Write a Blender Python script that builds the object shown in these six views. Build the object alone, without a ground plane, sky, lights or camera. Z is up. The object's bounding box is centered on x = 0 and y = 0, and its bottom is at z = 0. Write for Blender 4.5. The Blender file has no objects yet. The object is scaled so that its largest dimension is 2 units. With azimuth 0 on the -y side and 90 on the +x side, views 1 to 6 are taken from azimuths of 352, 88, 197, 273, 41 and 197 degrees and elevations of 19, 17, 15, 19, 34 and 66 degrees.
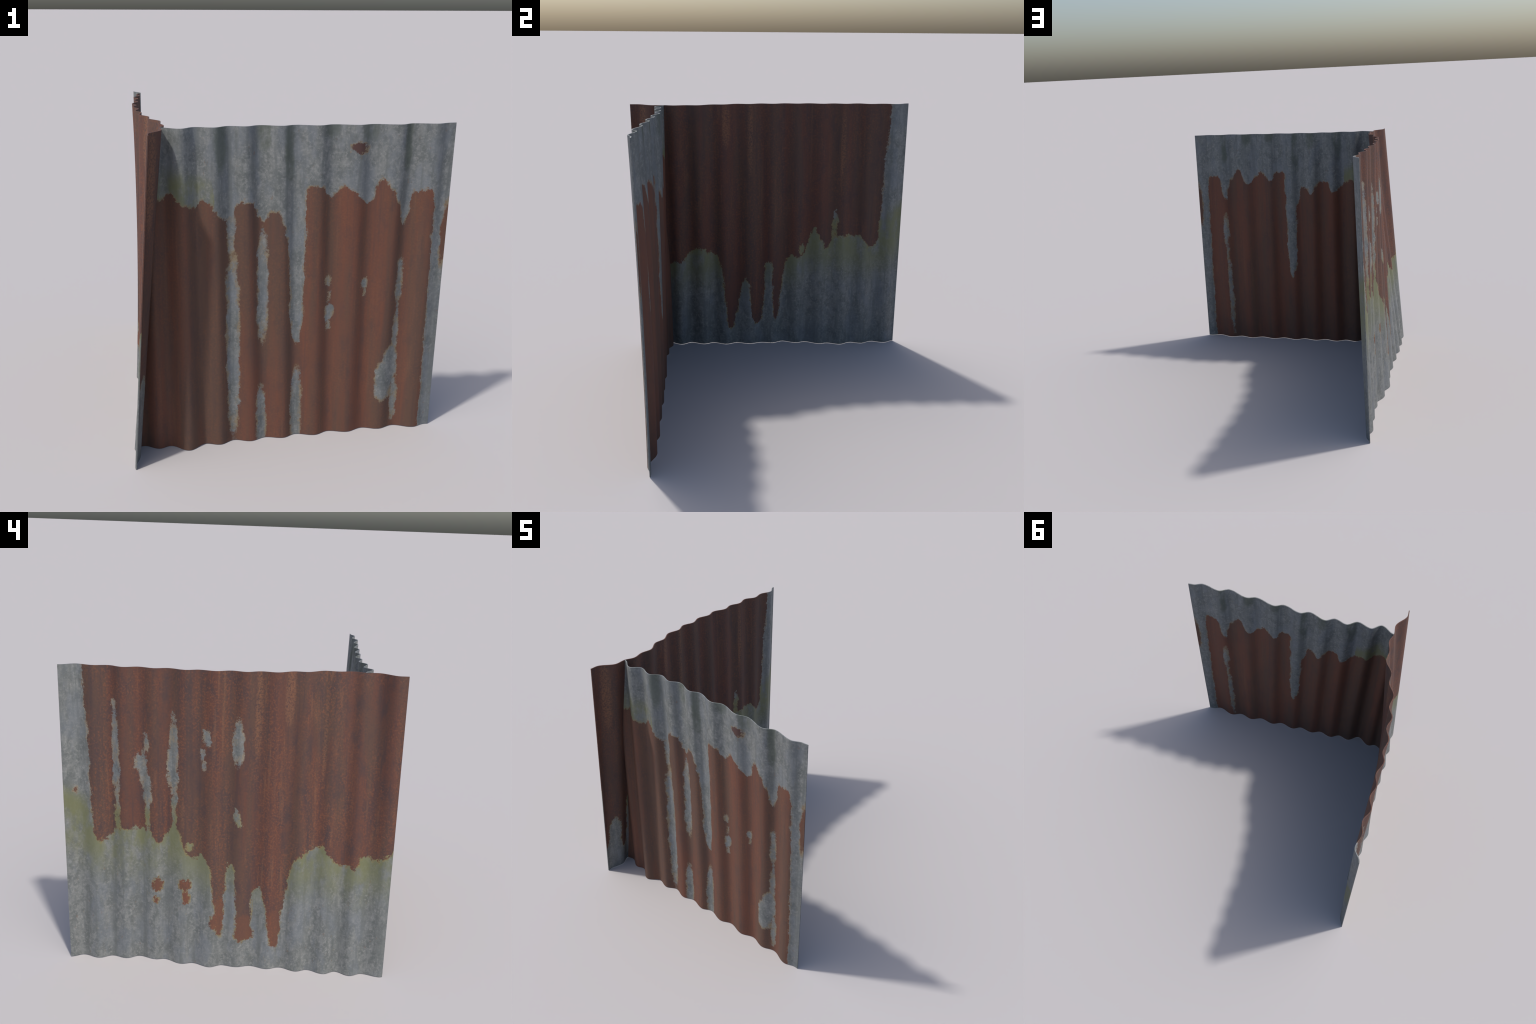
# Two weathered corrugated iron sheets standing on edge, one butting against the other.
import bpy, math
import numpy as np

HEIGHT = 1.895        # both sheets are cut to the same height
GAUGE = 0.006         # sheet thickness
ROWS = 48             # mesh rows up the sheet
STEPS = 12            # mesh columns per half corrugation

# ---------------------------------------------------------------------------
# Fold lines: every ridge and valley of the corrugation runs from a point at the
# foot of the sheet to a point at its head.  (along the sheet, across the sheet)
# ---------------------------------------------------------------------------
LONG_FOOT = [(1.0, -.904), (.918, -.871), (.82, -.897), (.732, -.861), (.645, -.881), (.56, -.844),
             (.455, -.871), (.40, -.860), (.28, -.901), (.212, -.884), (.101, -.918), (.022, -.8855),
             (-.064, -.897), (-.159, -.8725), (-.26, -.8955), (-.346, -.868), (-.448, -.900),
             (-.522, -.8745), (-.624, -.9075), (-.701, -.8717), (-.79, -.908), (-.8686, -.876),
             (-.98, -.8995), (-1.0, -.896)]
LONG_HEAD = [(1.0, -.8695), (.905, -.8205), (.81, -.8435), (.72, -.8225), (.63, -.858), (.54, -.829),
             (.452, -.851), (.372, -.8275), (.268, -.8575), (.19, -.832), (.10, -.8495), (.005, -.8145),
             (-.075, -.832), (-.165, -.7935), (-.245, -.804), (-.36, -.747), (-.415, -.7485),
             (-.535, -.684), (-.60, -.690), (-.69, -.668), (-.765, -.688), (-.83, -.681),
             (-.955, -.7485), (-1.0, -.746)]
SHORT_FOOT = [(-.95, -.80), (-.855, -.769), (-.76, -.808), (-.698, -.788), (-.586, -.8475), (-.485, -.789),
              (-.402, -.809), (-.312, -.770), (-.214, -.795), (-.121, -.764), (-.018, -.785), (.066, -.752),
              (.18, -.778), (.273, -.745), (.385, -.769), (.49, -.735), (.59, -.760), (.688, -.730),
              (.812, -.767), (.895, -.742), (.9195, -.742)]
SHORT_HEAD = [(-.87, -.79), (-.80, -.765), (-.75, -.79), (-.685, -.760), (-.584, -.8085), (-.51, -.760),
              (-.41, -.788), (-.327, -.743), (-.238, -.766), (-.164, -.732), (-.04, -.769), (.03, -.742),
              (.162, -.776), (.236, -.748), (.38, -.782), (.455, -.760), (.60, -.794), (.678, -.760),
              (.81, -.785), (.885, -.7597), (.9195, -.757)]
LONG_BOW = [(-1, 0), (-.75, -.003), (-.5, .000), (-.1, .009), (.1, .018), (.25, .018), (.45, .006), (1, 0)]
SHORT_BOW = [(-1, 0), (-.6, -.002), (-.4, .006), (-.1, .011), (.7, .013), (.93, .004)]


class Corrugation:
    """Sheet centre surface: folds joined by half-cosine waves, ruled from foot to head."""

    def __init__(self, foot, head, bow):
        self.foot, self.head = np.array(foot), np.array(head)
        self.n = len(foot) - 1
        b = np.array(bow)              # (along, sideways bow half way up)
        self.bow = np.interp(self.foot[:, 0], b[:, 0], b[:, 1])

    def folds(self, t):
        f = self.foot * (1 - t) + self.head * t
        f[:, 1] += self.bow * 4 * t * (1 - t)
        return f

    def at(self, q, t):
        f = self.folds(t)
        i = np.clip(np.floor(q).astype(int), 0, self.n - 1)
        w = q - i
        e = .5 - .5 * np.cos(np.pi * w)
        return (f[i, 0] * (1 - w) + f[i + 1, 0] * w,
                f[i, 1] * (1 - e) + f[i + 1, 1] * e)

    def across(self, along, t):
        f = self.folds(t)
        s = np.sign(f[-1, 0] - f[0, 0])
        q = np.interp(along * s, f[:, 0] * s, np.arange(self.n + 1))
        return self.at(q, t)[1]


long_wave = Corrugation(LONG_FOOT, LONG_HEAD, LONG_BOW)
short_wave = Corrugation(SHORT_FOOT, SHORT_HEAD, SHORT_BOW)


def butt_start(t):
    """Fold parameter at which the short sheet meets the long one at height t."""
    q = np.linspace(0, 6, 1201)
    x, y = short_wave.at(q, t)
    clear = x - long_wave.across(y, t) - GAUGE * .8
    return q[np.argmax(clear > 0)]


def sheet_rows(wave, start, flip):
    """Plan-view centre line for every mesh row, as (row, column, xyz)."""
    cols = wave.n * STEPS
    rows = []
    for r in range(ROWS + 1):
        t = r / ROWS
        q = np.linspace(start(t), wave.n, cols + 1)
        al, ac = wave.at(q, t)
        xy = np.stack([ac, al], 1) if flip else np.stack([al, ac], 1)
        rows.append(xy)
    return np.array(rows)


def build_sheet(name, wave, start, flip, front, back):
    """Solid sheet: face 0 looks outwards (front), face 1 inwards (back), closed by a rim."""
    mid = sheet_rows(wave, start, flip)
    tan = np.gradient(mid, axis=1)
    tan /= np.linalg.norm(tan, axis=2, keepdims=True)
    nor = np.stack([tan[..., 1], -tan[..., 0]], 2)
    R, C = mid.shape[:2]
    z = np.linspace(0, HEIGHT, R)[:, None] * np.ones((1, C))
    verts, faces, mats = [], [], []
    for side in (1, -1):
        p = mid + nor * (side * GAUGE / 2)
        verts += np.dstack([p, z]).reshape(-1, 3).tolist()
    N = R * C
    # which offset side is the front face
    out = np.array([-1., 0.]) if flip else np.array([0., -1.])
    first_is_front = float((nor.mean((0, 1)) * out).sum()) > 0
    for side in (0, 1):
        o = side * N
        for r in range(R - 1):
            for c in range(C - 1):
                a, b, d, e = o + r * C + c, o + r * C + c + 1, o + (r + 1) * C + c + 1, o + (r + 1) * C + c
                faces.append((a, b, d, e) if side == 0 else (e, d, b, a))
                mats.append(0 if (side == 0) == first_is_front else 1)
    smooth = len(faces)
    for c in range(C - 1):
        a, b = c, c + 1
        faces.append((b, a, N + a, N + b)); mats.append(0)
        a, b = (R - 1) * C + c, (R - 1) * C + c + 1
        faces.append((a, b, N + b, N + a)); mats.append(0)
    for r in range(R - 1):
        a, b = r * C, (r + 1) * C
        faces.append((a, b, N + b, N + a)); mats.append(0)
        a, b = r * C + C - 1, (r + 1) * C + C - 1
        faces.append((b, a, N + a, N + b)); mats.append(0)
    me = bpy.data.meshes.new(name)
    me.from_pydata(verts, [], faces)
    me.materials.append(front)
    me.materials.append(back)
    me.polygons.foreach_set("material_index", mats)
    me.polygons.foreach_set("use_smooth", [i < smooth for i in range(len(faces))])
    me.update()
    # keep the rim crisp
    me.set_sharp_from_angle(angle=math.radians(50))
    ob = bpy.data.objects.new(name, me)
    bpy.context.scene.collection.objects.link(ob)
    return ob


# ---------------------------------------------------------------------------
# Material: galvanised zinc, rust, moss.  A waterline profile separates zinc from
# rust, elongated runs and spots break it up, noise makes every edge ragged.
# ---------------------------------------------------------------------------
class Nodes:
    def __init__(self, mat):
        self.t = mat.node_tree
        self.t.nodes.clear()

    def new(self, kind, **kw):
        n = self.t.nodes.new(kind)
        for k, v in kw.items():
            setattr(n, k, v)
        return n

    def link(self, a, b):
        if hasattr(a, "is_output"):
            self.t.links.new(a, b)
        else:
            b.default_value = a

    def m(self, op, a, b=0.0, c=0.0, clamp=False):
        n = self.new("ShaderNodeMath", operation=op, use_clamp=clamp)
        for s, v in zip(n.inputs, (a, b, c)):
            self.link(v, s)
        return n.outputs[0]

    def add(self, a, b): return self.m('ADD', a, b)
    def sub(self, a, b): return self.m('SUBTRACT', a, b)
    def mul(self, a, b): return self.m('MULTIPLY', a, b)

    def step(self, x, lo, hi):
        n = self.new("ShaderNodeMapRange", interpolation_type='SMOOTHSTEP')
        self.link(x, n.inputs[0])
        n.inputs[1].default_value, n.inputs[2].default_value = lo, hi
        return n.outputs[0]

    def mix(self, f, a, b, blend='MIX'):
        n = self.new("ShaderNodeMix", data_type='RGBA', blend_type=blend)
        self.link(f, n.inputs[0])
        for s, v in ((n.inputs[6], a), (n.inputs[7], b)):
            self.link((*v, 1.0) if isinstance(v, tuple) else v, s)
        return n.outputs[2]

    def noise(self, vec, scale, detail=4.0, rough=.55, stretch=(1, 1, 1), shift=(0, 0, 0)):
        mp = self.new("ShaderNodeMapping")
        mp.inputs['Scale'].default_value = stretch
        mp.inputs['Location'].default_value = shift
        self.link(vec, mp.inputs[0])
        n = self.new("ShaderNodeTexNoise")
        n.inputs['Scale'].default_value = scale
        n.inputs['Detail'].default_value = detail
        n.inputs['Roughness'].default_value = rough
        self.link(mp.outputs[0], n.inputs[0])
        return n.outputs[0]

    def profile(self, x, pts, span=2.0):
        """Height profile over along = -1..1, straight between control points."""
        n = self.new("ShaderNodeFloatCurve")
        c = n.mapping.curves[0]
        pts = [((p[0] + 1) / 2, (p[1] + .5) / (span + .5)) for p in pts]
        c.points[0].location, c.points[1].location = pts[0], pts[-1]
        for p in pts[1:-1]:
            c.points.new(*p)
        for p in c.points:
            p.handle_type = 'VECTOR'
        n.mapping.update()
        self.link(self.m('MULTIPLY_ADD', x, .5, .5), n.inputs['Value'])
        return self.m('MULTIPLY_ADD', n.outputs[0], span + .5, -.5)

    def spot(self, u, z, s):
        """Field of an elongated run: > 0 inside, about metres near its edge."""
        u0, z0, hw, hh = s[:4]
        lean = s[4] if len(s) > 4 else 0.0
        dz = self.sub(z, z0)
        du = self.sub(self.sub(u, u0), self.mul(dz, lean))
        a = self.m('POWER', self.m('ABSOLUTE', self.mul(du, 1 / hw)), 2.0)
        b = self.m('POWER', self.m('ABSOLUTE', self.mul(dz, 1 / hh)), 3.0)
        return self.mul(self.sub(1.0, self.add(a, b)), min(hw, hh) * .5)

    def union(self, fields):
        r = fields[0]
        for f in fields[1:]:
            r = self.m('MAXIMUM', r, f)
        return r


def weathered(name, along, line, zinc_below, runs, rust_spots, moss, dark_moss=(), mottle=1.0, seed=0.0,
              tan_runs=(), tints=(), rust_colours=None, ragged=1.0, fringe_colour=None):
    mat = bpy.data.materials.new(name)
    mat.use_nodes = True
    N = Nodes(mat)
    co = N.new("ShaderNodeTexCoord").outputs['Object']
    sep = N.new("ShaderNodeSeparateXYZ")
    N.link(co, sep.inputs[0])
    u0, z0 = sep.outputs[along], sep.outputs['Z']
    sh = (seed, seed * .7, seed * .3)

    # ragged coordinates
    fine = N.sub(N.noise(co, 70, 3, .6, shift=sh), .5)
    fine2 = N.sub(N.noise(co, 55, 3, .6, shift=(sh[0] + 5, 3, 1)), .5)
    broad = N.sub(N.noise(co, 9, 2, .5, shift=(sh[0] + 9, 7, 2)), .5)
    teeth = N.sub(N.noise(co, 24, 3, .6, stretch=(1, 1, .8), shift=(sh[0] + 2, 4, 8)), .5)
    k = ragged
    u = N.add(u0, N.add(N.mul(fine, .022 * k), N.add(N.mul(broad, .030), N.mul(teeth, .030 * k))))
    z = N.add(z0, N.add(N.mul(fine2, .07 * k), N.add(N.mul(broad, .02), N.mul(teeth, .06 * k))))

    # waterline: distance of the surface point to the zinc / rust border
    W = .010
    hs = [N.profile(N.add(u, d), line) for d in (-W, 0.0, W)]
    field = 0.0
    for h in hs:
        d = N.sub(h, z) if zinc_below else N.sub(z, h)
        field = N.add(field, N.m('MAXIMUM', N.m('MINIMUM', d, .02), -.02))
    field = N.mul(field, 1 / 3)
    if runs:
        field = N.m('MAXIMUM', field, N.union([N.spot(u, z, s) for s in runs]))
    if rust_spots:
        field = N.m('MINIMUM', field, N.mul(N.union([N.spot(u, z, s) for s in rust_spots]), -1.0))
    # flaking: the border crumbles
    flake = N.add(N.mul(N.sub(N.noise(co, 85, 2, .55, stretch=(1, 1, .8), shift=(4, sh[1], 2)), .5), .022),
                  N.mul(N.sub(N.noise(co, 30, 2, .5, stretch=(1, 1, .6), shift=(8, sh[1], 6)), .5), .030))
    flake = N.add(flake, N.mul(N.sub(N.noise(co, 150, 2, .5, shift=(1, sh[1], 7)), .5), .020))
    field = N.add(field, N.mul(flake, ragged))
    zinc = N.step(field, -.005, .005)
    fringe = N.mul(N.step(field, -.008, .002), N.sub(1.0, N.step(field, .002, .014)))
    fringe = N.mul(fringe, N.step(N.noise(co, 16, 3, .6, shift=(2, sh[1], 4)), .36, .64))

    # rust colour: vertical bands, plum clouds, orange freckling
    band = N.noise(co, 7.5, 3, .6, stretch=(1, 1, .07), shift=(sh[0], 1, 0))
    band2 = N.noise(co, 26, 2, .5, stretch=(1, 1, .04), shift=(sh[0] + 4, 2, 0))
    grain = N.noise(co, 85, 3, .65, shift=sh)
    cloud = N.noise(co, 6, 4, .6, stretch=(1, 1, .35), shift=(sh[0] + 3, 6, 1))
    plumes = N.noise(co, 14, 4, .65, stretch=(1, 1, .45), shift=(sh[0] + 6, 2, 8))
    red, brown, orange, plum = rust_colours
    c = N.mix(N.step(band, .38, .62), red, brown)
    c = N.mix(N.mul(N.step(band2, .50, .75), .35), c, plum)
    c = N.mix(N.mul(N.step(plumes, .46, .70), .75 * mottle), c, plum)
    speck = N.mul(N.step(grain, .48, .66), N.m('MULTIPLY_ADD', N.step(cloud, .36, .60), .85, .15))
    c = N.mix(N.mul(speck, .62 * mottle), c, orange)
    wash = N.noise(co, 36, 3, .6, stretch=(1, 1, .03), shift=(sh[0] + 8, 3, 4))
    c = N.mix(N.mul(N.mul(N.step(wash, .54, .70), N.step(cloud, .40, .62)), .38 * mottle), c, TAN)
    c = N.mix(N.mul(N.sub(1.0, N.step(wash, .32, .46)), .50 * mottle), c, plum)
    dark = N.mul(N.sub(1.0, N.step(grain, .30, .47)), .5 * mottle)
    c = N.mix(dark, c, plum)
    if tan_runs:
        t = N.union([N.spot(N.add(u0, N.mul(fine, .02)), z, s) for s in tan_runs])
        c = N.mix(N.mul(N.mul(N.step(t, -.004, .010), .55), N.step(grain, .34, .62)), c, TAN)
    for spots, tint, strength in tints:
        t = N.union([N.spot(u, z, s) for s in spots])
        c = N.mix(N.mul(N.step(t, -.006, .014), strength), c, tint)
    rust = c

    # zinc colour: spangle, bluish clouds, pale bloom
    sp = N.noise(co, 60, 5, .7, shift=(1, sh[1], 0))
    cl = N.noise(co, 8, 4, .6, stretch=(1, 1, .45), shift=(sh[0] + 7, 0, 3))
    st = N.noise(co, 30, 3, .55, stretch=(1, 1, .06), shift=(sh[0], 8, 0))
    grey, pale, blue, dull = ZINC
    md = N.noise(co, 24, 4, .65, stretch=(1, 1, .6), shift=(sh[0] + 4, 4, 1))
    g = N.mix(N.step(md, .34, .66), dull, grey)
    g = N.mix(N.mul(N.step(sp, .46, .70), .62), g, pale)
    g = N.mix(N.mul(N.sub(1.0, N.step(sp, .30, .46)), .40), g, dull)
    g = N.mix(N.mul(N.step(cl, .46, .64), .50), g, blue)
    g = N.mix(N.mul(N.step(st, .48, .68), .60), g, dull)
    freck = N.mul(N.step(N.noise(co, 38, 3, .6, stretch=(1, 1, .7), shift=(sh[0] + 2, 1, 9)), .66, .74), .55)
    g = N.mix(freck, g, FRECKLE)

    # moss and lichen: soft stains that sit on the zinc
    wet = N.noise(co, 11, 4, .6, stretch=(1, 1, .55), shift=(sh[0] + 1, 5, 5))
    if moss:
        level = N.sub(z, N.profile(u, moss))
        stain = N.mul(N.step(level, -.38, .02), N.sub(1.0, N.step(level, .14, .28)))
        g = N.mix(N.mul(N.mul(stain, N.step(wet, .24, .58)), .85), g, MOSS)
    if dark_moss:
        stain = N.union([N.mul(N.spot(u, z, s), 2.0 / min(s[2], s[3])) for s in dark_moss])
        g = N.mix(N.mul(N.mul(N.step(stain, 0.0, .9), N.step(wet, .28, .56)), .60), g, ALGAE)

    col = N.mix(zinc, rust, g)
    edge = N.mix(N.step(z0, .95, 1.15), fringe_colour, SCUFF) if zinc_below else fringe_colour
    col = N.mix(N.mul(fringe, .75), col, edge)

    b = N.new("ShaderNodeBsdfPrincipled")
    N.link(col, b.inputs['Base Color'])
    ro = N.new("ShaderNodeMix", data_type='FLOAT')
    N.link(zinc, ro.inputs[0])
    ro.inputs[2].default_value, ro.inputs[3].default_value = .82, .58
    N.link(ro.outputs[0], b.inputs['Roughness'])
    b.inputs['Specular IOR Level'].default_value = .35
    bump = N.new("ShaderNodeBump")
    bump.inputs['Strength'].default_value = .35
    bump.inputs['Distance'].default_value = .004
    relief = N.add(N.mul(sp, .5), N.add(N.mul(grain, .5), N.mul(zinc, .15)))
    N.link(relief, bump.inputs['Height'])
    N.link(bump.outputs[0], b.inputs['Normal'])
    out = N.new("ShaderNodeOutputMaterial")
    N.link(b.outputs[0], out.inputs[0])
    return mat


MATT_RUST = ((.104, .046, .034), (.088, .051, .039), (.185, .070, .037), (.060, .040, .040))
WARM_RUST = ((.132, .053, .034), (.098, .055, .039), (.170, .070, .037), (.070, .044, .039))
TAN = (.20, .098, .055)
ZINC = ((.170, .178, .174), (.262, .266, .256), (.142, .159, .180), (.106, .116, .114))
FRECKLE = (.15, .105, .082)
MOSS = (.138, .144, .068)
ALGAE = (.062, .076, .054)
OCHRE = (.205, .150, .082)
SCUFF = (.235, .190, .130)
LICHEN = (.205, .165, .070)

# Border profiles (along, height)
LONG_MIDDLE = [(-.73, .72), (-.69, .70), (-.62, .77), (-.57, .83), (-.50, .81), (-.40, .74), (-.37, .63),
               (-.355, .47), (-.34, .33), (-.327, .15), (-.278, .14), (-.262, .25), (-.24, .38), (-.22, .51),
               (-.19, .57), (-.152, .50), (-.147, .20), (-.10, .17), (-.055, .22), (-.052, .55), (-.04, .69),
               (.015, .69), (.02, .40), (.03, .20), (.065, .22), (.085, .45), (.10, .60), (.12, .70), (.17, .76),
               (.21, .72), (.26, .76), (.28, .81), (.30, .89), (.335, .98), (.36, .93), (.40, .85), (.42, .79),
               (.455, .83), (.48, .90), (.55, .90), (.66, .90), (.71, .88), (.74, .82), (.80, .81), (.83, .88),
               (.838, 1.1), (.845, 1.3), (.85, 1.5), (.865, 1.62), (.870, 1.89), (.874, 2.0), (1, 2.0)]
LONG_OUTER_LINE = [(-1, .85), (-.98, .81), (-.93, .77), (-.88, .78), (-.81, .78), (-.79, .69)] + LONG_MIDDLE
LONG_INNER_LINE = [(-1, .22), (-.97, .30), (-.95, .46), (-.91, .55), (-.865, .48), (-.86, .22), (-.82, .18),
                   (-.80, .30), (-.78, .68)] + LONG_MIDDLE
SHORT_LINE = [(-1, 1.50), (-.72, 1.50), (-.68, 1.52), (-.65, 1.56), (-.62, 1.52), (-.55, 1.48), (-.52, 1.45),
              (-.49, 1.50), (-.43, 1.47), (-.39, 1.42), (-.35, 1.385), (-.31, 1.38), (-.295, 1.47), (-.25, 1.48),
              (-.20, 1.47), (-.17, 1.42), (-.14, 1.36), (-.12, 1.37), (-.10, 1.42), (-.06, 1.42), (-.04, 1.43),
              (-.03, 1.34), (0, 1.26), (.012, 1.1), (.016, .75), (.05, .62), (.065, .59), (.09, .66), (.095, .9),
              (.0955, 1.3), (.096, 1.50), (.105, 1.56), (.19, 1.56), (.21, 1.51), (.235, 1.485), (.27, 1.52),
              (.30, 1.56), (.33, 1.555), (.38, 1.51), (.44, 1.445), (.48, 1.48), (.50, 1.56), (.52, 1.60),
              (.56, 1.57), (.62, 1.47), (.645, 1.34), (.665, 1.305), (.69, 1.40), (.705, 1.52), (.82, 1.53),
              (.833, 1.44), (.838, .5), (.842, -.1), (1, -.1)]

long_moss = [(-1, .80), (-.8, .72), (-.6, .78), (-.45, .76), (-.38, .74), (-.3, .70), (-.15, .72), (0, .80),
             (.15, .74), (.33, .86), (.6, .84), (.85, .84), (1, .95)]
long_runs = [(.69, 1.675, .012, .03), (.687, 1.41, .021, .21), (.68, 1.24, .024, .10), (.683, 1.0, .016, .17),
             (.503, 1.45, .014, .06), (.545, 1.325, .028, .05), (.522, 1.28, .022, .11), (.503, 1.16, .028, .09),
             (.497, 1.0, .014, .13), (.34, 1.42, .024, .19), (.345, 1.31, .034, .13), (.338, 1.14, .02, .11),
             (.332, 1.0, .011, .07), (.14, 1.50, .022, .05), (.165, 1.39, .017, .035), (.16, 1.33, .010, .03),
             (-.045, 1.47, .030, .135), (-.05, 1.005, .018, .048, .2), (.24, .80, .022, .03), (.27, .62, .02, .03)]
long_spots = [(.44, .53, .030, .045), (.45, .43, .020, .02), (.265, .55, .036, .04), (.26, .46, .020, .045),
              (.94, 1.14, .009, .016), 
              (.07, .31, .03, .06), (-.105, .235, .058, .055)]
short_moss = [(-1, 1.44), (-.6, 1.44), (-.42, 1.36), (-.419, -.5), (1, -.5)]
short_algae = [(-.375, 1.82, .045, .20), (-.14, 1.86, .05, .12), (.0, 1.74, .035, .22), (.23, 1.90, .06, .09),
               (.655, 1.80, .032, .20), (.44, 1.88, .06, .10)]
short_runs = [(-.322, 1.32, .022, .15), (-.316, .62, .038, .58), (-.143, .98, .032, .33), (-.15, .14, .030, .21),
              (.064, .17, .032, .28), (.24, 1.0, .015, .035), (.25, .90, .008, .03), (.25, .80, .022, .055),
              (.25, .71, .013, .03), (.455, .97, .020, .032), (.46, .91, .010, .02), (.667, .98, .020, .14),
              (.67, .80, .009, .06), (.665, .64, .020, .12), (.645, .44, .046, .13), (.605, .33, .056, .14), (.677, .20, .022, .16)]
short_spots = [(.38, 1.77, .046, .028), (.915, 1.26, .026, .18)]

long_outer = weathered("weathered_iron_rust_over_zinc", 'Y', LONG_OUTER_LINE, True, long_runs, long_spots,
                       long_moss, mottle=1.0, seed=0.0, rust_colours=MATT_RUST, fringe_colour=LICHEN,
                       tan_runs=[(-.155, 1.65, .022, .30), (-.33, 1.75, .03, .18), (.28, 1.0, .012, .10), (-.55, 1.5, .012, .3)],
                       tints=[([(-.30, .24, .055, .17), (-.10, .25, .06, .12), (.05, .32, .045, .16),
                                (.44, .5, .06, .12), (.26, .5, .06, .12)], (.150, .060, .034), .45)])
long_inner = weathered("weathered_iron_rust_over_zinc_inside", 'Y', LONG_INNER_LINE, True,
                       [(.49, .99, .02, .10), (.24, .79, .018, .04)], [(.05, .3, .02, .06)],
                       long_moss, mottle=.7, seed=3.1, rust_colours=MATT_RUST, fringe_colour=LICHEN,
                       tan_runs=[(-.155, 1.65, .022, .30), (-.33, 1.75, .03, .18), (.53, 1.6, .02, .3),
                                 (-.91, 1.65, .03, .3)])
short_outer = weathered("weathered_iron_zinc_over_rust", 'X', SHORT_LINE, False, short_runs, short_spots,
                        short_moss, short_algae, mottle=.55, seed=6.4, tints=[([(.38, 1.77, .08, .07)], (.062, .036, .034), .8)],
                        rust_colours=WARM_RUST, ragged=.7, fringe_colour=OCHRE)
short_inner = weathered("weathered_iron_zinc_over_rust_inside", 'X', SHORT_LINE, False,
                        [(.67, 1.03, .020, .14), (.665, .82, .009, .07), (.66, .43, .018, .36)],
                        short_spots[1:], short_moss, short_algae, mottle=.45, seed=9.2, rust_colours=WARM_RUST, ragged=.7, fringe_colour=OCHRE)

long_sheet = build_sheet("corrugated_sheet", long_wave, lambda t: 0.0, True, long_outer, long_inner)
long_sheet["label"] = "rusty corrugated iron sheet with bare zinc lower edge"
long_sheet["category"] = "metal sheet"
short_sheet = build_sheet("corrugated_sheet.001", short_wave, butt_start, False, short_outer, short_inner)
short_sheet["label"] = "rusty corrugated iron sheet with bare zinc upper band"
short_sheet["category"] = "metal sheet"
